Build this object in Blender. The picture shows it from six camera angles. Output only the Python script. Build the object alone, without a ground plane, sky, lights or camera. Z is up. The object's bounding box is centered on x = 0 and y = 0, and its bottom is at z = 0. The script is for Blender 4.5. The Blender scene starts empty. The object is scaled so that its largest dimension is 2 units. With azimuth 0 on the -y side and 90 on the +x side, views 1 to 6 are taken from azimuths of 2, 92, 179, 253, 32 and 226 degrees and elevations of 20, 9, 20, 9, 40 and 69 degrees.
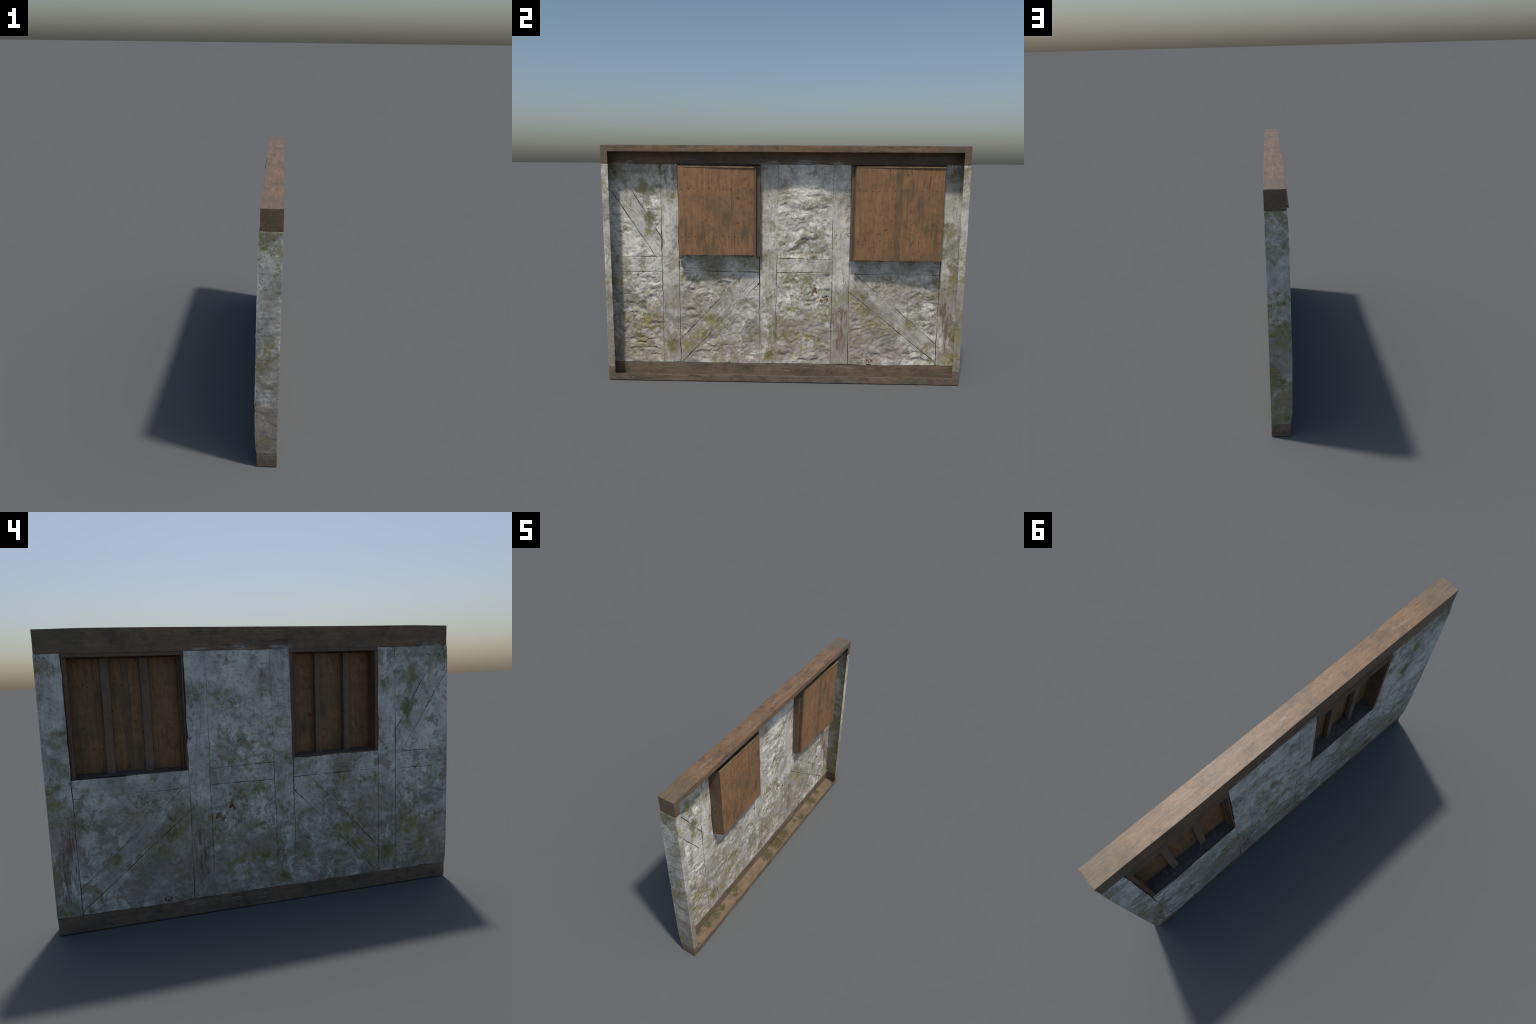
import bpy, bmesh, math
import numpy as np
from mathutils import Vector

# =====================================================================
#  Weathered half-timbered wall section (open box behind), two shuttered
#  window niches.  Front = -x (plain wall), back = +x (recessed tray).
# =====================================================================

# ------------------------------------------------------------ noise ---
def _hash(ix, iy, iz, seed):
    h = (ix * 374761393 + iy * 668265263 + iz * 2147483647 + seed * 974634777) & 0xFFFFFFFF
    h = ((h ^ (h >> 13)) * 1274126177) & 0xFFFFFFFF
    h = ((h ^ (h >> 16)) * 2246822519) & 0xFFFFFFFF
    return ((h ^ (h >> 15)) & 0xFFFFFF) / float(0xFFFFFF) * 2.0 - 1.0

def vnoise(p, seed=0):
    """smooth value noise in [-1,1]; p is (n,3)"""
    f = np.floor(p).astype(np.int64)
    t = p - f
    t = t * t * t * (t * (t * 6 - 15) + 10)
    out = 0
    for dx in (0, 1):
        wx = t[:, 0] if dx else 1 - t[:, 0]
        for dy in (0, 1):
            wy = t[:, 1] if dy else 1 - t[:, 1]
            for dz in (0, 1):
                wz = t[:, 2] if dz else 1 - t[:, 2]
                out = out + wx * wy * wz * _hash(f[:, 0] + dx, f[:, 1] + dy, f[:, 2] + dz, seed)
    return out

def fbm(p, octaves=4, seed=0, gain=0.5, lac=2.03):
    a, s, tot = 1.0, 0.0, 0.0
    for o in range(octaves):
        s = s + a * vnoise(p * lac ** o + 17.3 * o, seed + o)
        tot += a
        a *= gain
    return s / tot

def ridged(p, octaves=3, seed=0):
    a, s, tot = 1.0, 0.0, 0.0
    for o in range(octaves):
        s = s + a * (1 - 2 * np.abs(vnoise(p * 2.1 ** o + 9.1 * o, seed + o)))
        tot += a
        a *= 0.5
    return s / tot

def stack(a, b, c):
    return np.stack([a, b, c], axis=1)

def smooth01(x):
    x = np.clip(x, 0, 1)
    return x * x * (3 - 2 * x)

# ----------------------------------------------------- main sizes ------
YE, ZT = 0.9975, 1.3320            # half width, total height
YI, ZFLOOR, ZCEIL = 0.9605, 0.040, 1.2975   # inside of the rim
XB = 0.0600                        # back rim plane
Z_SILL, Z_LINTEL = 0.078, 1.2310   # timber sill top / lintel bottom

def front_base(y, z):
    """x of the smooth front surface: beams near -0.04, wall bellies out"""
    beam = -0.0405 - 0.0070 * np.exp(-((y - 0.50) / 0.42) ** 2) * smooth01((z - 0.2) / 1.0)
    belly = np.interp(z, [0, .075, .10, .14, .22, .35, .50, .70, .80, .95, 1.08, 1.17, 1.225, 1.26, 1.34],
                         [0, 0.0, .0035, .0080, .0105, .0118, .0130, .0110, .0108, .0090, .0075, .0050, .0012, .0, .0])
    ends = smooth01((np.abs(y) - 0.58) / 0.32)
    side = 0.42 + ends * np.where(y < 0, 0.58, 0.72)
    hollow = 0.0165 * np.exp(-((y - 0.12) / 0.125) ** 4 - ((z - 0.98) / 0.20) ** 4)
    return beam - belly * side + hollow

PANEL_T = 0.0050                   # thickness of the wall skin

# ------------------------------------------------------ materials ------
class NT:
    def __init__(self, name):
        self.mat = bpy.data.materials.new(name)
        self.mat.use_nodes = True
        self.t = self.mat.node_tree
        self.n = self.t.nodes
        self.l = self.t.links
        self.n.clear()
        self.out = self.n.new('ShaderNodeOutputMaterial')
        self.bsdf = self.n.new('ShaderNodeBsdfPrincipled')
        self.l.new(self.bsdf.outputs[0], self.out.inputs[0])
        self.pos = self.n.new('ShaderNodeTexCoord').outputs['Object']

    def put(self, sock, v):
        if isinstance(v, (int, float)):
            sock.default_value = v
        elif isinstance(v, tuple):
            sock.default_value = v if len(v) == len(sock.default_value) else (*v, 1.0)
        else:
            self.l.new(v, sock)

    def vmath(self, op, a, b):
        n = self.n.new('ShaderNodeVectorMath')
        n.operation = op
        self.put(n.inputs[0], a)
        self.put(n.inputs[1], b)
        return n.outputs['Value'] if op in ('LENGTH', 'DISTANCE', 'DOT_PRODUCT') else n.outputs[0]

    def math(self, op, a, b=0.0, c=0.0, clamp=False):
        n = self.n.new('ShaderNodeMath')
        n.operation = op
        n.use_clamp = clamp
        self.put(n.inputs[0], a)
        self.put(n.inputs[1], b)
        self.put(n.inputs[2], c)
        return n.outputs[0]

    def noise(self, scale=(1, 1, 1), detail=4, rough=0.55, dist=0.0, off=(0, 0, 0), vec=None):
        v = self.vmath('MULTIPLY', vec or self.pos, scale)
        v = self.vmath('ADD', v, off)
        n = self.n.new('ShaderNodeTexNoise')
        n.inputs['Scale'].default_value = 1.0
        n.inputs['Detail'].default_value = detail
        n.inputs['Roughness'].default_value = rough
        n.inputs['Distortion'].default_value = dist
        self.l.new(v, n.inputs['Vector'])
        return n.outputs['Fac']

    def voronoi(self, scale=(1, 1, 1), feature='F1', vec=None, rnd=1.0):
        v = self.vmath('MULTIPLY', vec or self.pos, scale)
        n = self.n.new('ShaderNodeTexVoronoi')
        n.feature = feature
        n.inputs['Scale'].default_value = 1.0
        n.inputs['Randomness'].default_value = rnd
        self.l.new(v, n.inputs['Vector'])
        return n

    def step(self, v, a, b):
        """smooth 0..1 mask between a and b (a may exceed b)"""
        n = self.n.new('ShaderNodeMapRange')
        n.interpolation_type = 'SMOOTHSTEP'
        inv = a > b
        n.inputs['From Min'].default_value = min(a, b)
        n.inputs['From Max'].default_value = max(a, b)
        n.inputs['To Min'].default_value = 1.0 if inv else 0.0
        n.inputs['To Max'].default_value = 0.0 if inv else 1.0
        self.l.new(v, n.inputs['Value'])
        return n.outputs[0]

    def mix(self, fac, a, b, mode='MIX'):
        n = self.n.new('ShaderNodeMix')
        n.data_type = 'RGBA'
        n.blend_type = mode
        self.put(n.inputs[0], fac)
        self.put(n.inputs[6], a)
        self.put(n.inputs[7], b)
        return n.outputs[2]

    def sep(self):
        n = self.n.new('ShaderNodeSeparateXYZ')
        self.l.new(self.pos, n.inputs[0])
        return n.outputs

    def warped(self, amount, scale):
        n = self.n.new('ShaderNodeTexNoise')
        n.inputs['Scale'].default_value = scale
        n.inputs['Detail'].default_value = 3
        self.l.new(self.pos, n.inputs['Vector'])
        v = self.vmath('SUBTRACT', n.outputs['Color'], (0.5, 0.5, 0.5))
        v = self.vmath('MULTIPLY', v, (amount, amount, amount))
        return self.vmath('ADD', self.pos, v)

    def blobs(self, spots, vec, axes='yz', stretch=1.0):
        """union of soft round patches, each (u, v, radius)"""
        cur = None
        for u, v, r in spots:
            if axes == 'yz':
                c, s = (0.0, u, v), (0.0, 1.0 / r, 1.0 / (r * stretch))
            else:
                c, s = (u, v, 0.0), (1.0 / r, 1.0 / (r * stretch), 0.0)
            d = self.vmath('SUBTRACT', vec, c)
            d = self.vmath('MULTIPLY', d, s)
            d = self.vmath('LENGTH', d, (0, 0, 0))
            cur = d if cur is None else self.math('MINIMUM', cur, d)
        return self.step(cur, 1.45, 0.15)

    def finish(self, color, rough, bump=None, strength=0.3, dist=0.002, spec=0.4):
        self.put(self.bsdf.inputs['Base Color'], color)
        self.put(self.bsdf.inputs['Roughness'], rough)
        self.bsdf.inputs['Specular IOR Level'].default_value = spec
        if bump is not None:
            b = self.n.new('ShaderNodeBump')
            b.inputs['Strength'].default_value = strength
            b.inputs['Distance'].default_value = dist
            self.l.new(bump, b.inputs['Height'])
            self.l.new(b.outputs[0], self.bsdf.inputs['Normal'])
        return self.mat

# moss and lichen colonies on the wall (y, z, radius)
MOSS = [
    (-0.803, 1.109, 0.043), (-0.764, 0.919, 0.053), (-0.741, 0.850, 0.038), (-0.900, 0.854, 0.038), (-0.628, 1.062, 0.029),
    (-0.083, 0.886, 0.048), (-0.106, 0.728, 0.034), (0.007, 1.037, 0.043), (0.086, 0.917, 0.048), (0.107, 0.834, 0.058),
    (0.143, 0.720, 0.072), (0.310, 1.068, 0.034), (0.927, 0.861, 0.043), (0.923, 0.748, 0.024), (-0.776, 0.316, 0.058),
    (-0.830, 0.221, 0.048), (-0.573, 0.586, 0.038), (-0.498, 0.587, 0.058), (-0.647, 0.416, 0.043), (-0.652, 0.198, 0.058),
    (-0.566, 0.402, 0.038), (-0.406, 0.347, 0.043), (-0.550, 0.194, 0.053), (-0.493, 0.242, 0.038), (-0.195, 0.453, 0.024),
    (-0.036, 0.592, 0.029), (-0.070, 0.465, 0.043), (-0.170, 0.242, 0.048), (-0.089, 0.128, 0.038), (0.031, 0.568, 0.058),
    (0.169, 0.595, 0.072), (0.439, 0.598, 0.048), (0.544, 0.549, 0.062), (0.450, 0.416, 0.053), (0.467, 0.482, 0.034),
    (0.150, 0.257, 0.034), (0.035, 0.234, 0.058), (0.426, 0.204, 0.038), (0.725, 0.317, 0.024), (0.682, 0.281, 0.029),
    (0.826, 0.174, 0.053), (0.980, 0.604, 0.038), (0.953, 0.119, 0.062),
]
BARE_WOOD = [(0.335, 0.275, 0.045), (0.939, 0.284, 0.048), (0.922, 0.400, 0.030), (0.345, 0.370, 0.020), (0.936, 0.190, 0.030)]
EXPOSED = [(0.176, 0.510, 0.020), (0.247, 0.470, 0.019), (0.222, 0.452, 0.012), (0.152, 0.432, 0.012), (0.505, 0.096, 0.018)]

# places where the joints between timbers and plaster stand open (y, z, reach)
OPEN_JOINTS = [
    (-.697, .78, .13), (-.697, .55, .10), (-.697, 1.19, .04), (-.90, .98, .13), (-.78, .78, .12), (-.82, 1.03, .09), (-.72, .86, .07),
    (-.597, .16, .10), (-.597, .66, .06), (-.52, .29, .10), (-.40, .42, .07), (-.136, .62, .13), (-.036, .42, .11), (-.034, .61, .05),
    (.12, .618, .12), (.278, .52, .12), (.279, .86, .07), (.278, .30, .08), (.378, .60, .11), (.45, .46, .09), (.62, .31, .10),
    (.80, .17, .10), (.890, .16, .12), (.890, .64, .06), (.381, .14, .08), (-.36, .622, .08), (-.80, .612, .10), (.70, .36, .08), (.02, .70, .06),
]

def wall_material(name, grain, tone=1.0, bare=False, film_more=0.0, turn=0.0):
    """old lime paint with dirt, lichen and moss.  grain = noise scale (x,y,z)"""
    m = NT(name)
    x, y, z = m.sep()
    wp = m.warped(0.10, 18.0)
    big = m.noise((3.2, 3.2, 3.2), 5, 0.6, 0.4)
    mid = m.noise((11, 11, 13), 5, 0.62, 0.3, (3, 7, 1))
    fine = m.noise((55, 55, 60), 4, 0.65, 0.0, (1, 2, 3))
    gvec = m.pos
    if turn:
        r = m.n.new('ShaderNodeVectorRotate')
        r.rotation_type = 'X_AXIS'
        r.inputs['Angle'].default_value = -turn
        m.l.new(m.pos, r.inputs['Vector'])
        gvec = r.outputs[0]
    gr = m.noise(grain, 4, 0.6, 0.2, (5, 1, 8), gvec)
    white = m.mix(m.step(mid, 0.36, 0.64), (0.760 * tone, 0.740 * tone, 0.675 * tone), (0.530 * tone, 0.525 * tone, 0.490 * tone))
    # warm damp stains and flaked coats, more of both towards the foot
    low = m.step(z, 0.80, 0.10)
    stain = m.math('ADD', big, m.math('MULTIPLY', low, 0.15))
    col = m.mix(m.math('MULTIPLY', m.step(stain, 0.50, 0.68), 0.75), white, (0.300 * tone, 0.262 * tone, 0.222 * tone))
    flake = m.noise((8, 9, 8), 9, 0.68, 0.7, (21, 4, 3))
    flake = m.step(m.math('ADD', flake, m.math('MULTIPLY', low, 0.10)), 0.575, 0.615)
    col = m.mix(m.math('MULTIPLY', flake, 0.72), col, (0.290 * tone, 0.242 * tone, 0.202 * tone))
    grey = m.noise((5, 6, 5), 7, 0.68, 0.6, (13, 2, 6))
    col = m.mix(m.math('MULTIPLY', m.step(grey, 0.50, 0.66), 0.60), col, (0.200 * tone, 0.205 * tone, 0.175 * tone))
    col = m.mix(m.math('MULTIPLY', m.step(fine, 0.53, 0.70), 0.42), col, (0.150, 0.145, 0.120))
    col = m.mix(m.math('MULTIPLY', m.step(gr, 0.53, 0.72), 0.55), col, (0.150, 0.145, 0.122))
    col = m.mix(m.math('MULTIPLY', m.step(gr, 0.44, 0.28), 0.40), col, (0.66 * tone, 0.65 * tone, 0.61 * tone))
    # moss: placed colonies broken up by noise, plus a free scatter
    colony = m.blobs(MOSS, wp)
    scat = m.noise((5.5, 5.5, 5.5), 6, 0.66, 0.5, (4, 9, 2))
    fray = m.noise((44, 44, 36), 8, 0.74, 0.4, (7, 3, 5))
    moss = m.math('ADD', m.math('MULTIPLY', colony, 0.23), m.math('MULTIPLY', m.step(scat, 0.41, 0.66), 0.38 + film_more))
    moss = m.math('ADD', moss, m.math('MULTIPLY', m.math('SUBTRACT', fray, 0.5), 1.7))
    moss = m.math('ADD', moss, m.math('MULTIPLY', low, 0.05))
    film = m.step(moss, 0.02, 0.40)
    col = m.mix(m.math('MULTIPLY', film, 0.56), col, (0.228, 0.214, 0.108))
    thick = m.step(moss, 0.30, 0.58)
    hue = m.noise((14, 14, 14), 3, 0.5, 0.0, (2, 2, 9))
    mosscol = m.mix(m.step(hue, 0.42, 0.58), (0.105, 0.108, 0.030), (0.255, 0.225, 0.055))
    col = m.mix(m.math('MULTIPLY', thick, 0.72), col, mosscol)
    if bare:       # paint worn off in streaks down to the wood
        bw = m.blobs(BARE_WOOD, wp, stretch=2.8)
        streak = m.noise((70, 110, 11), 6, 0.72, 0.3)
        bw = m.step(m.math('ADD', m.math('MULTIPLY', bw, 0.22), streak), 0.60, 0.74)
        col = m.mix(m.math('MULTIPLY', bw, 0.80), col, (0.150, 0.092, 0.058))
    else:
        ex = m.blobs(EXPOSED, m.warped(0.07, 55.0))
        col = m.mix(m.step(ex, 0.42, 0.62), col, m.mix(m.step(fine, 0.4, 0.6), (0.205, 0.135, 0.078), (0.075, 0.048, 0.030)))
    # hair cracks, short and broken
    cv = m.voronoi((8, 8, 12), 'DISTANCE_TO_EDGE', m.warped(0.10, 14.0)).outputs['Distance']
    crack = m.math('MULTIPLY', m.step(cv, 0.011, 0.003), m.step(m.noise((7, 7, 7), 4, 0.6, 0, (9, 9, 1)), 0.55, 0.62))
    col = m.mix(m.math('MULTIPLY', crack, 0.70), col, (0.05, 0.045, 0.038))
    pit = m.voronoi((70, 70, 70)).outputs['Distance']
    pitm = m.math('MULTIPLY', m.step(pit, 0.24, 0.12), m.step(m.noise((9, 9, 9), 2, 0.5, 0, (1, 8, 8)), 0.56, 0.64))
    col = m.mix(m.math('MULTIPLY', pitm, 0.6), col, (0.08, 0.065, 0.05))
    h = m.math('ADD', m.math('MULTIPLY', fray, 0.5), m.math('MULTIPLY', gr, 0.7))
    h = m.math('ADD', h, m.math('MULTIPLY', m.noise((150, 150, 150), 3, 0.6), 0.35))
    h = m.math('SUBTRACT', h, m.math('MULTIPLY', m.math('MAXIMUM', crack, pitm), 0.8))
    return m.finish(col, 0.72, h, 0.8, 0.0030, 0.35)

def wood_material(name, base, dark, light, grain, knots=False, sill=False, dirt=0.6, rough=0.55, flecks=0.0, wash=False):
    m = NT(name)
    g1 = m.noise(grain, 5, 0.6, 0.35)
    g2 = m.noise(tuple(2.7 * c for c in grain), 4, 0.65, 0.2, (3, 1, 4))
    big = m.noise((5, 4, 5), 5, 0.62, 0.5, (8, 3, 2))
    blot = m.noise((13, 11, 13), 5, 0.66, 0.4, (2, 6, 4))
    col = m.mix(m.step(g1, 0.34, 0.66), base, light)
    col = m.mix(m.math('MULTIPLY', m.step(g2, 0.50, 0.72), 0.60), col, dark)
    speck = m.noise(tuple(5.0 * c for c in grain), 5, 0.7, 0.0, (2, 2, 2))
    col = m.mix(m.math('MULTIPLY', m.step(speck, 0.52, 0.72), 0.55), col, tuple(0.85 * c for c in dark))
    col = m.mix(m.math('MULTIPLY', m.step(speck, 0.46, 0.30), 0.35), col, tuple(1.25 * c for c in light))
    col = m.mix(m.math('MULTIPLY', m.step(big, 0.47, 0.64), dirt), col, tuple(0.55 * a + 0.45 * b for a, b in zip(dark, (0.12, 0.105, 0.075))))
    col = m.mix(m.math('MULTIPLY', m.step(blot, 0.52, 0.66), 0.75 * dirt), col, tuple(0.8 * c for c in dark))
    mott = m.noise((34, 28, 30), 7, 0.72, 0.4, (9, 5, 1))
    col = m.mix(m.math('MULTIPLY', m.step(mott, 0.50, 0.66), 0.50), col, tuple(0.75 * a + 0.10 * b for a, b in zip(dark, base)))
    # drying cracks along the grain
    ln = m.noise(tuple(0.42 * c for c in grain), 4, 0.6, 0.5, (11, 4, 6))
    ck = m.step(m.math('ABSOLUTE', m.math('SUBTRACT', ln, 0.5)), 0.012, 0.003)
    ck = m.math('MULTIPLY', ck, m.step(m.noise((7, 6, 7), 3, 0.5, 0.0, (2, 8, 5)), 0.50, 0.60))
    col = m.mix(m.math('MULTIPLY', ck, 0.65), col, tuple(0.35 * c for c in dark))
    info = m.n.new('ShaderNodeObjectInfo').outputs['Random']
    hsv = m.n.new('ShaderNodeHueSaturation')
    m.put(hsv.inputs['Value'], m.math('ADD', m.math('MULTIPLY', info, 0.10), 0.95))
    m.put(hsv.inputs['Color'], col)
    col = hsv.outputs[0]
    if knots:
        v = m.voronoi((1, 20, 17), 'F1', m.warped(0.012, 30.0))
        on = m.step(m.n_sep_first(v.outputs['Color']), 0.48, 0.60)
        k = m.math('MULTIPLY', m.step(v.outputs['Distance'], 0.19, 0.05), on)
        # soaked, algae-darkened patches running down the boards
        wet = m.blobs([(0.630, 1.00, 0.040), (0.690, 1.08, 0.045), (0.745, 1.00, 0.045), (0.800, 0.90, 0.045), (0.600, 0.80, 0.040), (0.84, 0.82, 0.03),
                       (-0.540, 0.88, 0.045), (-0.465, 0.86, 0.045), (-0.400, 0.80, 0.050), (-0.320, 0.92, 0.030), (-0.215, 0.86, 0.040)], m.warped(0.06, 20.0), stretch=1.9)
        run = m.noise((40, 48, 9), 6, 0.68, 0.3, (3, 3, 7))
        wetm = m.step(m.math('ADD', m.math('MULTIPLY', wet, 0.17), run), 0.50, 0.80)
        col = m.mix(m.math('MULTIPLY', wetm, 0.72), col, (0.078, 0.062, 0.034))
        col = m.mix(m.math('MULTIPLY', k, 0.80), col, (0.085, 0.030, 0.017))
    if flecks:
        fl = m.noise((grain[0] * 0.7, grain[1] * 1.3, grain[2] * 0.9), 5, 0.7, 0.3, (6, 6, 6))
        area = m.noise((4, 3, 4), 3, 0.5, 0.0, (3, 9, 9))
        fm = m.math('MULTIPLY', m.step(fl, 0.57, 0.70), m.step(area, 0.42, 0.58))
        col = m.mix(m.math('MULTIPLY', fm, flecks), col, (0.36, 0.35, 0.33))
    if sill:
        x, y, z = m.sep()
        grime = m.noise((9, 6, 14), 7, 0.72, 0.5, (6, 1, 3))
        col = m.mix(m.math('MULTIPLY', m.step(grime, 0.52, 0.66), 0.75), col, (0.058, 0.054, 0.030))
        ends = m.math('ADD', m.math('MULTIPLY', m.step(m.math('ABSOLUTE', y), 0.990, 0.9955), 0.30), m.math('ADD', m.math('MULTIPLY', m.step(z, 0.02, 0.075), 0.16), mott))
        col = m.mix(m.math('MULTIPLY', m.step(ends, 0.82, 0.98), 0.75), col, m.mix(m.step(blot, 0.4, 0.6), (0.200, 0.195, 0.155), (0.110, 0.108, 0.060)))
        top = m.math('MULTIPLY', m.step(z, 0.012, 0.006), m.math('MULTIPLY', m.step(x, -0.038, -0.035), m.step(x, 0.0585, 0.0565)))
        wp = m.warped(0.03, 45.0)
        tan = m.noise((18, 14, 18), 5, 0.65, 0.4)
        floor = m.mix(m.step(tan, 0.35, 0.65), (0.205, 0.145, 0.095), (0.135, 0.100, 0.066))
        spots = m.blobs([(-0.015, 0.667, 0.057), (0.011, 0.458, 0.041), (-0.011, 0.397, 0.030), (-0.023, 0.788, 0.030), (-0.019, 0.221, 0.068), (-0.007, 0.120, 0.081), (-0.017, -0.030, 0.068), (-0.031, -0.423, 0.038), (0.004, -0.454, 0.027), (-0.007, -0.603, 0.034), (-0.024, -0.679, 0.054), (-0.017, -0.760, 0.041), (-0.031, -0.847, 0.030), (0.024, -0.913, 0.016)], wp, 'xy')
        mm = m.math('ADD', m.math('MULTIPLY', spots, 0.36), m.math('MULTIPLY', m.noise((50, 42, 50), 8, 0.75), 1.4))
        floor = m.mix(m.math('MULTIPLY', m.step(mm, 0.76, 1.06), 0.85), floor, (0.050, 0.052, 0.018))
        col = m.mix(top, col, floor)
    if wash:
        x, y, z = m.sep()
        ends = m.math('ADD', m.math('ABSOLUTE', y), m.math('MULTIPLY', m.math('SUBTRACT', big, 0.5), 0.5))
        col = m.mix(m.math('MULTIPLY', m.step(ends, 0.78, 0.95), 0.6), col, m.mix(m.step(g2, 0.4, 0.65), (0.155, 0.118, 0.075), (0.095, 0.078, 0.052)))
    if wash:       # smears of wall paint over the lower edge of the lintel
        x, y, z = m.sep()
        band = m.math('MULTIPLY', m.step(z, 1.295, 1.235), m.blobs([(0.12, 1.25, 0.16), (-0.08, 1.24, 0.10), (0.30, 1.24, 0.06), (-0.90, 1.235, 0.10)], wash_vec(m), stretch=0.5))
        sm = m.noise((60, 14, 110), 8, 0.74, 0.5, (1, 4, 2))
        wm = m.step(m.math('ADD', m.math('MULTIPLY', band, 0.24), sm), 0.66, 0.80)
        col = m.mix(m.math('MULTIPLY', wm, 0.7), col, (0.36, 0.36, 0.35))
    h = m.math('ADD', m.math('ADD', g2, speck), m.math('MULTIPLY', g1, 0.6))
    return m.finish(col, rough, h, 0.5, 0.0018, 0.5)

def wash_vec(m):
    return m.warped(0.05, 25.0)

def _first(self, sock):
    n = self.n.new('ShaderNodeSeparateColor')
    self.l.new(sock, n.inputs[0])
    return n.outputs[0]
NT.n_sep_first = _first

def plain_material(name, color, rough=0.8):
    m = NT(name)
    n = m.noise((40, 40, 40), 4, 0.6)
    c = m.mix(m.step(n, 0.3, 0.7), color, tuple(0.6 * v for v in color))
    return m.finish(c, rough, n, 0.2, 0.001, 0.3)

MAT = {}
def make_materials():
    MAT['infill'] = wall_material('limewashed_plaster', (26, 24, 40))
    MAT['post'] = wall_material('painted_timber_upright', (110, 120, 9), 0.94, True)
    MAT['rail'] = wall_material('painted_timber_level', (110, 10, 120), 0.92)
    MAT['edge'] = wall_material('painted_wall_side', (40, 90, 26), 0.88, False, 0.07)
    beam = dict(base=(0.168, 0.102, 0.055), dark=(0.072, 0.054, 0.036), light=(0.218, 0.134, 0.074))
    MAT['lintel'] = wood_material('weathered_beam_wood', grain=(60, 5, 70), dirt=0.60, rough=0.43, flecks=0.35, wash=True, **beam)
    MAT['sill'] = wood_material('weathered_sill_wood', base=(0.140, 0.098, 0.064), dark=(0.070, 0.055, 0.038), light=(0.180, 0.128, 0.088),
                                grain=(60, 5, 70), dirt=0.85, rough=0.6, flecks=0.6, sill=True)
    MAT['plank'] = wood_material('shutter_plank_wood', (0.240, 0.126, 0.057), (0.102, 0.072, 0.042), (0.288, 0.156, 0.072), (60, 70, 4.5), True, dirt=0.45, rough=0.6)
    MAT['plank_grey'] = wood_material('greyed_shutter_wood', (0.175, 0.104, 0.055), (0.085, 0.063, 0.041), (0.210, 0.122, 0.064), (60, 90, 4.5), True, dirt=0.7, rough=0.65)
    MAT['niche'] = wood_material('niche_board_wood', (0.130, 0.080, 0.046), (0.070, 0.048, 0.030), (0.150, 0.094, 0.055), (50, 50, 6), dirt=0.4, rough=0.6)
    MAT['bar'] = wood_material('bar_wood', (0.150, 0.105, 0.070), (0.085, 0.064, 0.046), (0.175, 0.125, 0.085), (70, 70, 5), dirt=0.4, rough=0.6)
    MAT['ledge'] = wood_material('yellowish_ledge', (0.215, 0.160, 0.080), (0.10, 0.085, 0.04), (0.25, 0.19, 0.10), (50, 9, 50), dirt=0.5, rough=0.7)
    MAT['floor'] = plain_material('dusty_niche_floor', (0.105, 0.092, 0.082))
    MAT['gap'] = plain_material('dark_joint_filling', (0.030, 0.027, 0.022))
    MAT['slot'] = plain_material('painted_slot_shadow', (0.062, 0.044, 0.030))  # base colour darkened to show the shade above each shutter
    MAT['nail'] = plain_material('rusty_nail_iron', (0.035, 0.028, 0.024), 0.6)

# ------------------------------------------------------- mesh tools ----
ROOT = None
def add_object(name, mesh, mat, parent=None, angle=40):
    if mat is not None:
        mesh.materials.append(mat)
    for p in mesh.polygons:
        p.use_smooth = True
    mesh.set_sharp_from_angle(angle=math.radians(angle))
    ob = bpy.data.objects.new(name, mesh)
    bpy.context.scene.collection.objects.link(ob)
    ob.parent = parent or ROOT
    return ob

def get_co(mesh):
    a = np.empty(len(mesh.vertices) * 3)
    mesh.vertices.foreach_get('co', a)
    return a.reshape(-1, 3)

def set_co(mesh, co):
    mesh.vertices.foreach_set('co', co.reshape(-1))
    mesh.update()

def get_no(mesh):
    a = np.empty(len(mesh.vertices) * 3)
    mesh.vertices.foreach_get('normal', a)
    return a.reshape(-1, 3)

def ticks(breaks, step, near=0.002):
    """coordinates through all breaks, at most `step` apart, with a tight loop beside each break"""
    out = []
    for a, b in zip(breaks[:-1], breaks[1:]):
        seg = [a]
        if b - a > 4 * near:
            n = max(1, int(round((b - a - 2 * near) / step)))
            seg += list(np.linspace(a + near, b - near, n + 1))
        out += seg
    out.append(breaks[-1])
    return out

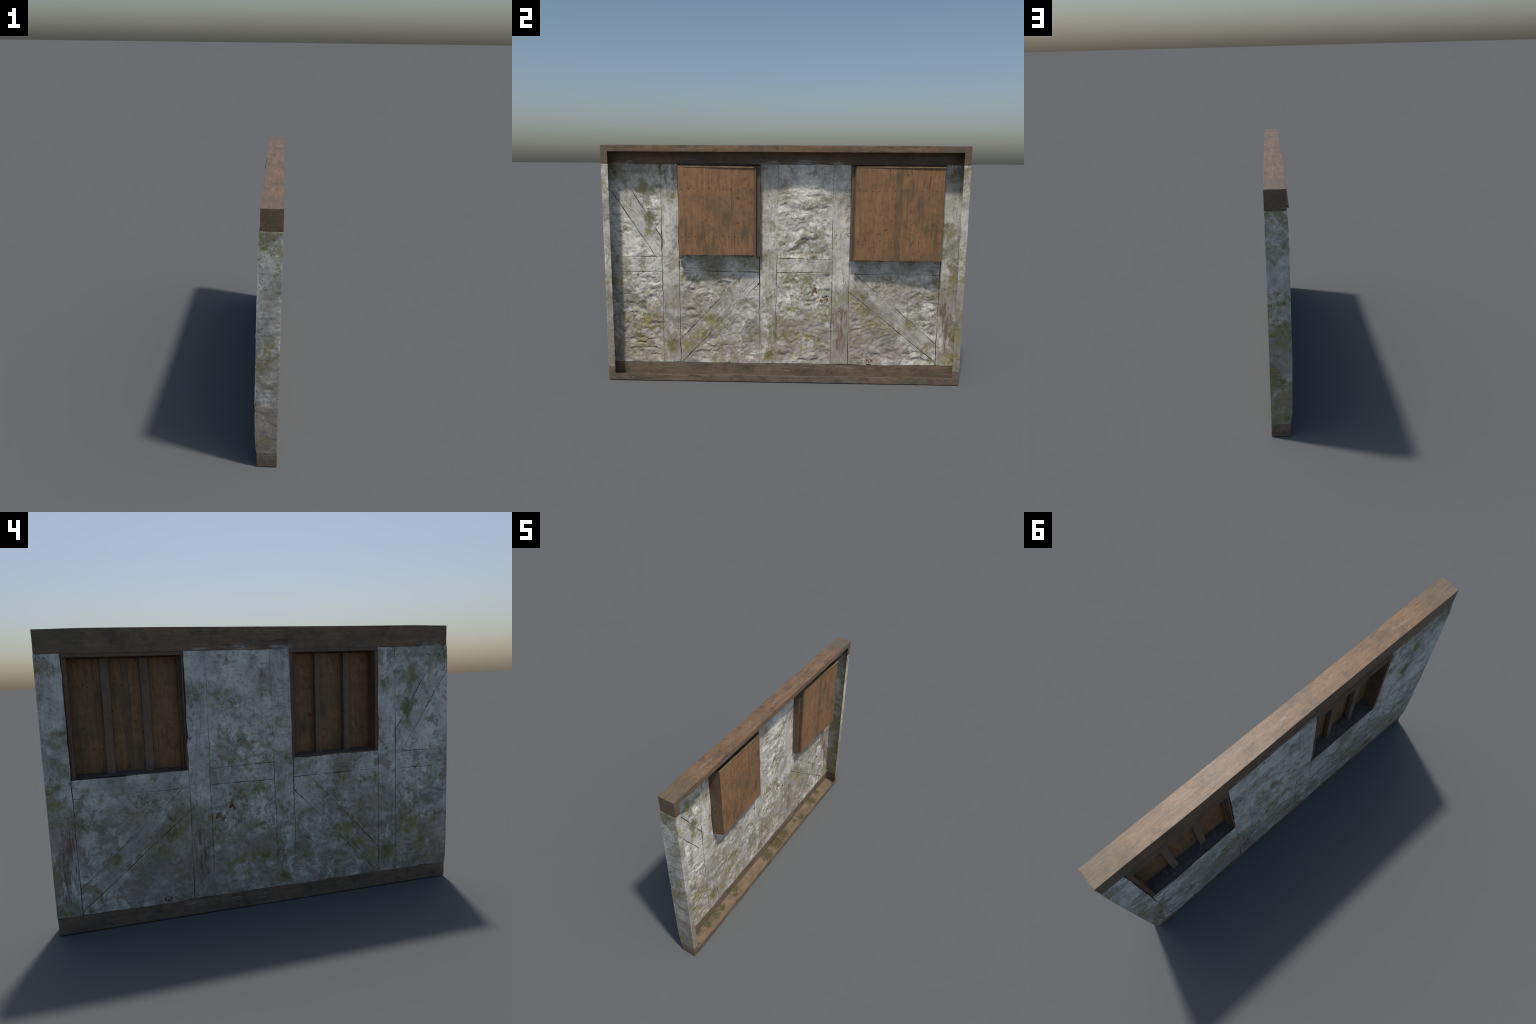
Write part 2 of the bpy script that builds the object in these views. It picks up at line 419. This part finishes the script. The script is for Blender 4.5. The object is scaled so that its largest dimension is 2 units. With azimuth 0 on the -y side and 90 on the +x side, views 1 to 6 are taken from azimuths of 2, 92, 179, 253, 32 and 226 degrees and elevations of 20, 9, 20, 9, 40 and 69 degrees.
def cell_solid(name, bx, by, bz, solid, step, relief=None, soften=1, mat=None, parent=None):
    """closed mesh round all cells for which solid(x,y,z) holds; edges softened, faces given relief"""
    tx, ty, tz = (ticks(b, s) for b, s in zip((bx, by, bz), step))
    nx, ny, nz = len(tx) - 1, len(ty) - 1, len(tz) - 1
    cx, cy, cz = (np.convolve(t, [.5, .5], 'valid') for t in (tx, ty, tz))
    S = np.zeros((nx + 2, ny + 2, nz + 2), bool)
    for i, vx in enumerate(cx):
        for k, vz in enumerate(cz):
            S[i + 1, 1:-1, k + 1] = [solid(vx, vy, vz) for vy in cy]
    verts, index, faces = [], {}, []
    def vid(i, j, k):
        key = (i, j, k)
        if key not in index:
            index[key] = len(verts)
            verts.append((tx[i], ty[j], tz[k]))
        return index[key]
    for i in range(nx):
        for j in range(ny):
            for k in range(nz):
                if not S[i + 1, j + 1, k + 1]:
                    continue
                if not S[i, j + 1, k + 1]:
                    faces.append((vid(i, j, k), vid(i, j, k + 1), vid(i, j + 1, k + 1), vid(i, j + 1, k)))
                if not S[i + 2, j + 1, k + 1]:
                    faces.append((vid(i + 1, j, k), vid(i + 1, j + 1, k), vid(i + 1, j + 1, k + 1), vid(i + 1, j, k + 1)))
                if not S[i + 1, j, k + 1]:
                    faces.append((vid(i, j, k), vid(i + 1, j, k), vid(i + 1, j, k + 1), vid(i, j, k + 1)))
                if not S[i + 1, j + 2, k + 1]:
                    faces.append((vid(i, j + 1, k), vid(i, j + 1, k + 1), vid(i + 1, j + 1, k + 1), vid(i + 1, j + 1, k)))
                if not S[i + 1, j + 1, k]:
                    faces.append((vid(i, j, k), vid(i, j + 1, k), vid(i + 1, j + 1, k), vid(i + 1, j, k)))
                if not S[i + 1, j + 1, k + 2]:
                    faces.append((vid(i, j, k + 1), vid(i + 1, j, k + 1), vid(i + 1, j + 1, k + 1), vid(i, j + 1, k + 1)))
    me = bpy.data.meshes.new(name)
    me.from_pydata(verts, [], faces)
    if soften:
        bm = bmesh.new()
        bm.from_mesh(me)
        for _ in range(soften):
            bmesh.ops.smooth_vert(bm, verts=bm.verts, factor=0.4, use_axis_x=True, use_axis_y=True, use_axis_z=True)
        bm.to_mesh(me)
        bm.free()
    me.update()
    if relief:
        co, no = get_co(me), get_no(me)
        set_co(me, relief(co, no))
    return add_object(name, me, mat, parent)

def block(name, x0, x1, y0, y1, z0, z1, mat, parent=None, step=0.03, relief=None, soften=1):
    return cell_solid(name, [x0, x1], [y0, y1], [z0, z1], lambda *_: True, (step, step, step), relief, soften, mat, parent)

# ------------------------------------------------------ wall skin ------
def dist_to_edges(y, z, poly, free):
    """distance to the polygon's joint edges (edges on the outer border are left out)"""
    d = np.full(len(y), 9.9)
    iy, iz = np.zeros(len(y)), np.zeros(len(y))
    n = len(poly)
    for i in range(n):
        (ay, az), (by, bz) = poly[i], poly[(i + 1) % n]
        if free(ay, az, by, bz):
            continue
        L = math.hypot(by - ay, bz - az)
        e = np.abs((y - ay) * (bz - az) - (z - az) * (by - ay)) / L
        near = e < d
        d = np.where(near, e, d)
        iy, iz = np.where(near, -(bz - az) / L, iy), np.where(near, (by - ay) / L, iz)
    return d, iy, iz

def plaster_relief(y, z):
    """crumpled, roughly level bedding of hand-thrown plaster"""
    wy = 0.050 * fbm(stack(y * 7, z * 7, y * 0 + 1.5), 3, 11)
    wz = 0.045 * fbm(stack(y * 8, z * 8, y * 0 + 4.5), 3, 21)
    Y, Z = y + wy, z + wz
    zero = y * 0
    lumps = fbm(stack(Y * 12, Z * 15, zero), 4, 31)
    folds = ridged(stack(Y * 17, Z * 24, zero + 2), 4, 41)
    grit = fbm(stack(Y * 60, Z * 75, zero + 5), 3, 51)
    calm = 0.35 + 0.65 * smooth01((fbm(stack(y * 3.5, z * 3.5, zero + 8), 2, 61) + 0.45) / 0.6)
    return (0.0078 * lumps + 0.0066 * folds) * calm + 0.0028 * grit

def holes(y, z):
    d = 0
    for u, v, r in EXPOSED:
        w = 0.012 * fbm(stack(y * 60, z * 60, y * 0 + 3), 3, 71)
        d = np.maximum(d, smooth01((r * 1.2 + w - np.hypot(y - u, (z - v) * 1.2)) / (0.5 * r)))
    return 0.0030 * d

def timber_relief(y, z, along):
    c, s = math.cos(along), math.sin(along)
    u, v = y * c + z * s, -y * s + z * c
    g = fbm(stack(u * 6, v * 90, y * 0), 3, 81)
    w = fbm(stack(u * 5, v * 8, y * 0 + 3), 2, 91)
    return 0.0006 * g + 0.0013 * w

def skin_piece(name, poly, kind, mat, along=math.pi / 2, res=0.0042, proud=0.0):
    """one plate of the wall skin: poly is convex, counter-clockwise in (y,z); real front, back and edges"""
    poly = [tuple(p) for p in poly]
    def free(ay, az, by, bz):
        return abs(ay) > YE - 1e-4 and abs(by) > YE - 1e-4
    ys, zs = [p[0] for p in poly], [p[1] for p in poly]
    y0, y1, z0, z1 = min(ys), max(ys), min(zs), max(zs)
    ny, nz = max(2, int((y1 - y0) / res)), max(2, int((z1 - z0) / res))
    bm = bmesh.new()
    gv = [[bm.verts.new((0, y0 + (y1 - y0) * i / ny, z0 + (z1 - z0) * j / nz)) for j in range(nz + 1)] for i in range(ny + 1)]
    for i in range(ny):
        for j in range(nz):
            bm.faces.new((gv[i][j], gv[i + 1][j], gv[i + 1][j + 1], gv[i][j + 1]))
    n = len(poly)
    for i in range(n):
        (ay, az), (by, bz) = poly[i], poly[(i + 1) % n]
        L = math.hypot(by - ay, bz - az)
        ny_, nz_ = (bz - az) / L, -(by - ay) / L            # outward
        if free(ay, az, by, bz):
            inset = [0.0]
        else:
            inset = [0.0009, 0.0024]
        for q, ins in enumerate(inset):
            geom = list(bm.verts) + list(bm.edges) + list(bm.faces)
            bmesh.ops.bisect_plane(bm, geom=geom, dist=1e-6, plane_co=(0, ay - ny_ * ins, az - nz_ * ins),
                                   plane_no=(0, ny_, nz_), clear_outer=(q == 0), clear_inner=False)
    bmesh.ops.remove_doubles(bm, verts=bm.verts, dist=0.00025)
    bm.verts.index_update()
    V = np.array([v.co[:] for v in bm.verts])
    F = [[v.index for v in f.verts] for f in bm.faces]
    border = [tuple(v.index for v in e.verts) for e in bm.edges if len(e.link_faces) == 1]
    # keep the border loops oriented like their faces
    ori = []
    for e in bm.edges:
        if len(e.link_faces) == 1:
            lp = e.link_loops[0]
            ori.append((lp.vert.index, lp.link_loop_next.vert.index))
    bm.free()
    y, z = V[:, 1], V[:, 2]
    d, iy, iz = dist_to_edges(y, z, poly, free)
    # joints open and close along their length
    open_ = smooth01((fbm(stack(y * 8, z * 8, y * 0 + 7), 3, 101) + 0.12) / 0.60)
    open_ = 0.18 * open_
    for u, v, r in OPEN_JOINTS:
        open_ = np.maximum(open_, np.exp(-((y - u) ** 2 + (z - v) ** 2) / r ** 2) * (0.80 + 1.0 * fbm(stack(y * 18, z * 18, y * 0 + 3), 3, 105)))
    open_ = np.clip(open_, 0, 1)
    groove = (0.0003 + 0.0012 * open_) * smooth01(1 - (d - 0.0009) / 0.0016)
    gap = (-0.0006 + 0.0020 * open_) * (d < 0.0012)
    if kind == 'plaster':
        fade = smooth01(d / 0.026)
        h = plaster_relief(y, z) * (0.14 + 0.86 * fade) * (0.45 + 0.55 * smooth01((YE - np.abs(y)) / 0.03))
        dent = holes(y, z)
    else:
        h = timber_relief(y, z, along) * smooth01(d / 0.006 + 0.4)
        dent = 0 * y
    # wobble of the joint lines
    wy = 0.0038 * fbm(stack(y * 15, z * 15, y * 0 + 2), 3, 111)
    wz = 0.0038 * fbm(stack(y * 15, z * 15, y * 0 + 6), 3, 121)
    inside = smooth01((YE - np.abs(y)) / 0.02)
    y = y + np.sign(y) * 0.0012 * (1 - inside)
    Y, Z = y + wy * inside + iy * gap, z + wz + iz * gap
    gf = np.minimum(gap, -0.0004 + 0.45 * (gap + 0.0004)) * (d < 0.0012)      # joints are tighter on the plain face
    Yf, Zf = y + wy * inside + iy * gf, z + wz + iz * gf
    base = front_base(Y, Z)
    xf = base - 0.65 * h + groove + dent - proud
    xb = base + PANEL_T - h - groove - dent + proud * 0.5
    m = len(V)
    co = np.concatenate([np.stack([xf, Yf, Zf], 1), np.stack([xb, Y, Z], 1)])
    faces = [f[::-1] for f in F] + [[v + m for v in f] for f in F]
    faces += [[a, b, b + m, a + m] for a, b in ori]
    me = bpy.data.meshes.new(name)
    me.from_pydata(co.tolist(), [], faces)
    me.update()
    return add_object(name, me, mat, angle=60)

def joint_filling(segments):
    """dark filling that closes the joints between the plates"""
    verts, faces = [], []
    for (ay, az), (by, bz) in segments:
        L = math.hypot(by - ay, bz - az)
        ty, tz = (by - ay) / L, (bz - az) / L
        n = max(2, int(L / 0.02))
        base = len(verts)
        for i in range(n + 1):
            y, z = ay + (by - ay) * i / n, az + (bz - az) * i / n
            xm = float(front_base(np.array([y]), np.array([z]))[0]) + PANEL_T * 0.5
            for sx, sw in ((-.0007, -.0045), (.0007, -.0045), (.0007, .0045), (-.0007, .0045)):
                verts.append((xm + sx, y - tz * sw, z + ty * sw))
        for i in range(n):
            a, b = base + 4 * i, base + 4 * i + 4
            for q in range(4):
                r = (q + 1) % 4
                faces.append((a + q, a + r, b + r, b + q))
        faces += [(base, base + 3, base + 2, base + 1), tuple(base + 4 * n + q for q in range(4))]
    me = bpy.data.meshes.new('joint_filling')
    me.from_pydata(verts, [], faces)
    me.update()
    return add_object('joint_filling', me, MAT['gap'])

# =================================================================== build
def build():
    global ROOT
    ROOT = bpy.data.objects.new('half_timbered_wall', None)
    ROOT['label'] = 'weathered whitewashed half-timbered wall section with two shuttered windows'
    ROOT['category'] = 'wall'
    bpy.context.scene.collection.objects.link(ROOT)
    make_materials()

    # ---------------------------------------------------- lintel and sill
    def beam_relief(co, no):
        y, z = co[:, 1], co[:, 2]
        out = co.copy()
        shift = front_base(y, np.where(z > 0.6, 1.345, 0.0)) + 0.0405
        crown = smooth01((1 - np.abs(y)) / 0.2) * (0.6 + 0.4 * np.exp(-((y - 0.55) / 0.4) ** 2))
        out[:, 2] += smooth01((z - 1.30) / 0.03) * crown * (0.0008 + 0.0040 * smooth01((0.06 - co[:, 0]) / 0.06))
        front = smooth01((0.0 - co[:, 0]) / 0.045)
        out[:, 0] += shift * front
        zero = y * 0
        grain = fbm(stack(co[:, 0] * 60, y * 5, z * 70), 3, 131)
        sag = fbm(stack(co[:, 0] * 8, y * 4, z * 8), 2, 141)
        rim = smooth01((XB - co[:, 0]) / 0.01) * 0.7 + 0.3
        return out + no * ((0.0007 * grain + 0.0008 * sag) * rim)[:, None]

    XL, T = -0.0405, 0.004          # front plane of the beams, board thickness
    XF = XB - 0.003                 # the rim is a thin flange all round the open back
    yb = [-YE, -YE + T, -YI, YI, YE - T, YE]
    cell_solid('lintel', [XL, XL + T, XF, XB], yb, [Z_LINTEL + 0.0003, ZCEIL, ZT - T, ZT],
               lambda x, y, z: x < XL + T or z > ZT - T or abs(y) > YE - T or (x > XF and (abs(y) > YI or z > ZCEIL)),
               (0.012, 0.010, 0.011), beam_relief, 1, MAT['lintel'])
    cell_solid('sill_beam', [XL, XL + T, XF, XB], yb, [0.0008, T, ZFLOOR, Z_SILL - 0.0003],
               lambda x, y, z: x < XL + T or z < T or abs(y) > YE - T or (x > XF and (abs(y) > YI or z < ZFLOOR)),
               (0.012, 0.010, 0.011), beam_relief, 1, MAT['sill'])

    # ------------------------------------------------ returns at the ends
    def return_relief(co, no):
        y, z = co[:, 1], co[:, 2]
        sg = np.sign(y)
        outer = smooth01((np.abs(y) - 0.985) / 0.008)
        rough = np.where(y < 0, 1.0, 0.40)
        h = 0.0018 * fbm(stack(co[:, 0] * 16, sg * 3, z * 24), 4, 151) + 0.0009 * ridged(stack(co[:, 0] * 20, y * 0, z * 46), 2, 161)
        k = np.interp(z, [.08, .2, .35, .85, 1.0, 1.23], [.5, .8, 1.0, 1.0, .7, .6])
        out = co.copy()
        # the front edge follows the bellied skin
        w = smooth01((-0.005 - co[:, 0]) / 0.03)
        out[:, 0] += w * (front_base(y, z) + PANEL_T - 0.0008 + 0.0385)
        out[:, 1] += h * rough * k * outer + np.where(y < 0, -0.0010, 0.0018) * outer
        flange = smooth01((co[:, 0] - 0.05) / 0.006)
        ripple = 0.0016 * fbm(stack(co[:, 0] * 0 + sg, y * 14, z * 40), 3, 165)
        lip = smooth01((0.972 - np.abs(y)) / 0.008) * flange
        out[:, 1] += sg * lip * 0.0022 * fbm(stack(sg, y * 0, z * 30), 4, 167)
        out[:, 0] += (ripple - 0.0006) * flange * rough
        return out
    for s in (-1, 1):
        ya, yb2 = sorted((s * YI, s * YE))
        br = [ya, yb2 - T, yb2] if s > 0 else [ya, ya + T, yb2]
        cell_solid('side_return', [-0.0385, XF, XB - 0.0004], br, [Z_SILL + 0.0002, Z_LINTEL - 0.0002],
                   lambda x, y, z: x > XF or abs(y) > YE - T, (0.0055, 0.0055, 0.0055), return_relief, 1, MAT['edge'])

    # ---------------------------------------------------- wall skin plates
    zs, zl = Z_SILL, Z_LINTEL
    P = {
        'post_a': [(-.697, zs), (-.597, zs), (-.5985, zl), (-.694, zl)],
        'post_b': [(-.136, zs), (-.042, zs), (-.031, zl), (-.1325, zl)],
        'post_c': [(.281, zs), (.381, zs), (.3735, zl), (.276, zl)],
        'post_d': [(.890, zs), (YE, zs), (YE, zl), (.8925, zl)],
    }
    for k in 'abcd':
        skin_piece('post', P['post_' + k], 'timber', MAT['post'], math.pi / 2, proud=0.0006)
    rails = [
        [(-YE, .612), (-.697, .618), (-.6965, .706), (-YE, .702)],
        [(-.597, .626), (-.136, .620), (-.136, .7155), (-.5975, .7185)],
        [(-.0371, .618), (.2785, .619), (.2782, .698), (-.0364, .701)],
        [(.3775, .615), (.890, .613), (.890, .6935), (.377, .697)],
    ]
    for r in rails:
        skin_piece('rail', r, 'timber', MAT['rail'], 0.0, proud=0.0004)
    braces = [
        ([(-YE, 1.108), (-.731, .7055), (-.6968, .706), (-.6962, .816), (-.957, zl), (-YE, zl)], math.atan2(-1.55, 1)),
        ([(-.597, zs), (-.587, zs), (-.136, .558), (-.136, .620), (-.215, .621), (-.597, .213)], math.atan2(1.06, 1)),
        ([(.3785, .512), (.890, .094), (.890, .203), (.41, .6145), (.3775, .615)], math.atan2(-.83, 1)),
    ]
    for b, a in braces:
        mat = wall_material('painted_timber_brace', (110, 10, 120), 0.92, turn=a)
        skin_piece('brace', b, 'timber', mat, a, proud=0.0003)
    infills = [
        [(-.957, zl), (-.6962, .816), (-.694, zl)],
        [(-YE, 1.108), (-YE, .702), (-.731, .7055)],
        [(-YE, zs), (-.697, zs), (-.697, .618), (-YE, .612)],
        [(-.597, .213), (-.215, .621), (-.597, .626)],
        [(-.587, zs), (-.136, zs), (-.136, .558)],
        [(-.0364, .701), (.2782, .698), (.276, zl), (-.031, zl)],
        [(-.042, zs), (.281, zs), (.2785, .619), (-.0371, .618)],
        [(.890, .203), (.890, .613), (.41, .6145)],
        [(.381, zs), (.890, zs), (.890, .094), (.3782, .512)],
    ]
    for q in infills:
        skin_piece('plaster_infill', q, 'plaster', MAT['infill'])
    seg = []
    for k in 'abcd':
        p = P['post_' + k]
        seg += [(p[i], p[(i + 1) % len(p)]) for i in range(len(p)) if abs(p[i][1] - p[(i + 1) % len(p)][1]) > 0.05
                and abs(p[i][0]) < YE - .01]
    for r in rails:
        seg += [(r[0], r[1]), (r[3], r[2])]
    seg += [((-YE, 1.108), (-.731, .7055)), ((-.6962, .816), (-.957, zl)), ((-.587, zs), (-.136, .558)), ((-.215, .621), (-.597, .213)),
            ((.3785, .512), (.890, .094)), ((.890, .203), (.41, .6145)), ((-YE, zs), (YE, zs)), ((-YE, zl), (-.6, zl)),
            ((-.136, zl), (.374, zl)), ((.89, zl), (YE, zl))]
    # stop short of the window openings
    seg = [s for s in seg if not (s[0][1] > .69 and s[1][1] > .69 and False)]
    joint_filling(seg)

    # ---------------------------------------------------- window niches
    def niche_relief(co, no):
        g = fbm(stack(co[:, 0] * 30, co[:, 1] * 30, co[:, 2] * 6), 3, 171)
        return co + no * (0.0007 * g)[:, None]

    def niche(y0, y1, z0, planks, face, bars, thick_side, flare):
        """face(u,w) -> x of the shutter's back face, u 0..1 along y, w 0..1 upwards"""
        holder = bpy.data.objects.new('window', None)
        bpy.context.scene.collection.objects.link(holder)
        holder.parent = ROOT
        ztop = Z_LINTEL + 0.002
        t = 0.014
        xf = -0.0465
        pa, pb = planks[0][0], planks[-1][1]
        th = 0.005
        zb, zt = z0 + 0.010, ztop - 0.0155
        def on_face(y, z):
            u = (y - pa) / (pb - pa)
            w = (z - zb) / (zt - zb)
            return face(0, 0) * (1 - u) * (1 - w) + face(1, 0) * u * (1 - w) + face(0, 1) * (1 - u) * w + face(1, 1) * u * w
        def lean(co, no):
            """stretch a lining board until it meets the leaning shutter from behind, drawing in to the shutter's outline"""
            out = niche_relief(co, no)
            w = smooth01((co[:, 0] + 0.03) / 0.03)
            out[:, 0] += w * (on_face(co[:, 1], co[:, 2]) - th * 0.5)
            y, z = out[:, 1], out[:, 2]
            out[:, 1] = np.where(y > pb + .0005, y + (pb + .0005 - y) * w, np.where(y < pa - .0005, y + (pa - .0005 - y) * w, y))
            out[:, 2] = np.where(z < zb - .001, z + (zb - .001 - z) * w, z)
            return out
        def strip_lean(x0, x1):
            def fn(co, no):
                out = niche_relief(co, no)
                out[:, 0] += np.clip((co[:, 0] - x0) / (x1 - x0), 0, 1) * (on_face(co[:, 1], co[:, 2]) - th * 0.5)
                return out
            return fn
        def hood(co, no):
            """the head board flares out towards its lower front edge"""
            out = niche_relief(co, no)
            out[:, 0] -= flare * smooth01((-0.02 - co[:, 0]) / 0.02) * np.clip((ztop - co[:, 2]) / t, 0, 1)
            return out
        # lining: floor, head, jambs
        def sill_lean(co, no):
            w = smooth01((pb + .008 - co[:, 1]) / .006) * smooth01((co[:, 1] - pa + .008) / .006)
            out = lean(co, no)
            out[:, 0] = co[:, 0] + (out[:, 0] - co[:, 0]) * w
            # the floor falls towards the front
            out[:, 2] -= 0.0095 * (1 - smooth01((co[:, 0] - xf) / 0.045)) * (co[:, 2] > z0 + t * 0.5)
            return out
        block('window_sill', xf, 0.0, y0 + .002, y1 - .002, z0, z0 + t, MAT['floor'], holder, 0.012, sill_lean)
        block('sill_edge', xf - .0015, xf + .002, y0 + .001, y1 - .001, z0 - .001, z0 + .0052, MAT['niche'], holder, 0.02, niche_relief)
        block('window_head', xf + .004, -0.014, y0 + .001, y1 - .001, ztop - t - .004, ztop, MAT['niche'], holder, 0.008, hood)
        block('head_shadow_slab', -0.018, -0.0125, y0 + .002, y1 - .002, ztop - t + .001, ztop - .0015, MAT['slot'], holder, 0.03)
        for side, (ja, jb) in enumerate(((y0, y0 + t - .003), (y1 - t + .003, y1))):
            flush = (side == 0) != thick_side
            if flush:
                ja, jb = (ja, pa + .003) if side == 0 else (pb - .003, jb)
                block('jamb', xf - .001, 0.0, ja, jb, z0 + .002, ztop - t + .002, MAT['niche'], holder, 0.015, lean)
            else:
                block('jamb', xf - .001, -0.002, ja, jb, z0 + .002, ztop - t + .002, MAT['niche'], holder, 0.02, niche_relief)
                mid = (jb + pa) / 2 if side == 0 else (ja + pb) / 2
                strips = ((jb - .002, mid, -.032, -.022), (mid - .001, pa + .003, -.016, -.001)) if side == 0 else ((mid, ja + .002, -.032, -.022), (pb - .003, mid + .001, -.016, -.001))
                for ca, cb, fr, back in strips:
                    block('jamb_strip', fr, back, ca, cb, z0 + .004, ztop - t + .001, MAT['niche'], holder, 0.015, strip_lean(fr, back))
        # shutter
        shut = bpy.data.objects.new('shutter', None)
        bpy.context.scene.collection.objects.link(shut)
        shut.parent = holder
        rng = np.random.default_rng(int(1000 * (y1 + 2)))
        for i, (a, b, grey) in enumerate(planks):
            lift = rng.uniform(-.0003, .0003)
            top = zt - rng.uniform(.0005, .002)
            def plank_relief(co, no, lift=lift, seed=i):
                u = (co[:, 1] - pa) / (pb - pa)
                w = (co[:, 2] - zb) / (zt - zb)
                fx = face(0, 0) * (1 - u) * (1 - w) + face(1, 0) * u * (1 - w) + face(0, 1) * (1 - u) * w + face(1, 1) * u * w
                g = fbm(stack(co[:, 0] * 20, co[:, 1] * 70, co[:, 2] * 5), 3, 181 + seed)
                out = co.copy()
                out[:, 0] += fx + lift
                return out + no * (0.0005 * g)[:, None]
            ob = block('plank', -th, 0.0, a + .00005, b - .00005, zb, top, MAT['plank_grey' if grey else 'plank'], shut, 0.012, plank_relief)
        def core_relief(co, no):
            u = (co[:, 1] - pa) / (pb - pa)
            w = (co[:, 2] - zb) / (zt - zb)
            out = co.copy()
            out[:, 0] += face(0, 0) * (1 - u) * (1 - w) + face(1, 0) * u * (1 - w) + face(0, 1) * (1 - u) * w + face(1, 1) * u * w
            return out
        block('shutter_tongue', -th + .0015, -.0015, pa + .003, pb - .003, zb, zt - .006, MAT['gap'], shut, 0.03, core_relief)
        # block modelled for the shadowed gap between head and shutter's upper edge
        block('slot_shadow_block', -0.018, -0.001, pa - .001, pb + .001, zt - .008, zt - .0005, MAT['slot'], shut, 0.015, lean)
        # nail rows through the planks, heads on both faces
        nm = NAIL
        for w in (0.21, 0.755):
            yy = pa + 0.018
            while yy < pb - 0.008:
                u = (yy - pa) / (pb - pa)
                ww = w + rng.normal(0, .006)
                fx = face(0, 0) * (1 - u) * (1 - ww) + face(1, 0) * u * (1 - ww) + face(0, 1) * (1 - u) * ww + face(1, 1) * u * ww
                for xo in (0.0004, -th - 0.0004):
                    o = nm.copy()
                    bpy.context.scene.collection.objects.link(o)
                    o.parent = shut
                    o.location = (fx + xo, yy, zb + ww * (zt - zb))
                    o.scale = (1, rng.uniform(.8, 1.25), rng.uniform(.8, 1.2))
                yy += rng.uniform(.030, .044)
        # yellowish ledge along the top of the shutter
        def ledge_relief(co, no):
            u = np.clip((co[:, 1] - pa) / (pb - pa), 0, 1)
            out = co.copy()
            out[:, 0] += face(0, 1) * (1 - u) + (face(1, 1) + 0.006) * u
            out[:, 2] -= 0.005 * u * (1 if thick_side is False else 0.2)
            return niche_relief(out, no)
        block('ledge', -0.014, 0.0012, pa - .001, pb + .001, zt - 0.0015, zt + 0.0065, MAT['ledge'], shut, 0.012, ledge_relief)
        # upright bars
        for yb, w in bars:
            def bar_relief(co, no, yb=yb):
                out = niche_relief(co, no)
                out[:, 1] += 0.0018 * fbm(stack(co[:, 1] * 0 + yb * 9, co[:, 2] * 0, co[:, 2] * 5), 2, 191)
                return out
            block('bar', -0.007, 0.015, yb - w / 2, yb + w / 2, z0 + .003, ztop - t + .001, MAT['bar'], holder, 0.02, bar_relief, 2)

    # nail head shared by all nails
    bm = bmesh.new()
    bmesh.ops.create_uvsphere(bm, u_segments=10, v_segments=6, radius=0.0026)
    for v in bm.verts:
        v.co.x *= 0.35
    me = bpy.data.meshes.new('nail')
    bm.to_mesh(me)
    bm.free()
    me.materials.append(MAT['nail'])
    global NAIL
    NAIL = bpy.data.objects.new('nail', me)

    def face_l(u, w):
        return (1 - w) * (.036 * (1 - u) + .0265 * u) + w * (.031 * (1 - u) + .0195 * u)
    def face_r(u, w):
        return (1 - w) * (.0195 * (1 - u) + .0325 * u) + w * (.0200 * (1 - u) + .0290 * u)
    niche(-.5965, -.1315, .7180, [(-.583, -.470, 0), (-.470, -.412, 0), (-.412, -.354, 0), (-.354, -.288, 0), (-.288, -.272, 0), (-.272, -.166, 0)],
          face_l, [(-.2875, .027), (-.4425, .032)], False, 0.010)
    niche(.3740, .8900, .6945, [(.395, .500, 0), (.500, .558, 0), (.558, .612, 0), (.612, .645, 1), (.645, .728, 0), (.728, .760, 0), (.760, .8735, 0)],
          face_r, [(.716, .036), (.545, .037)], True, 0.0155)

build()
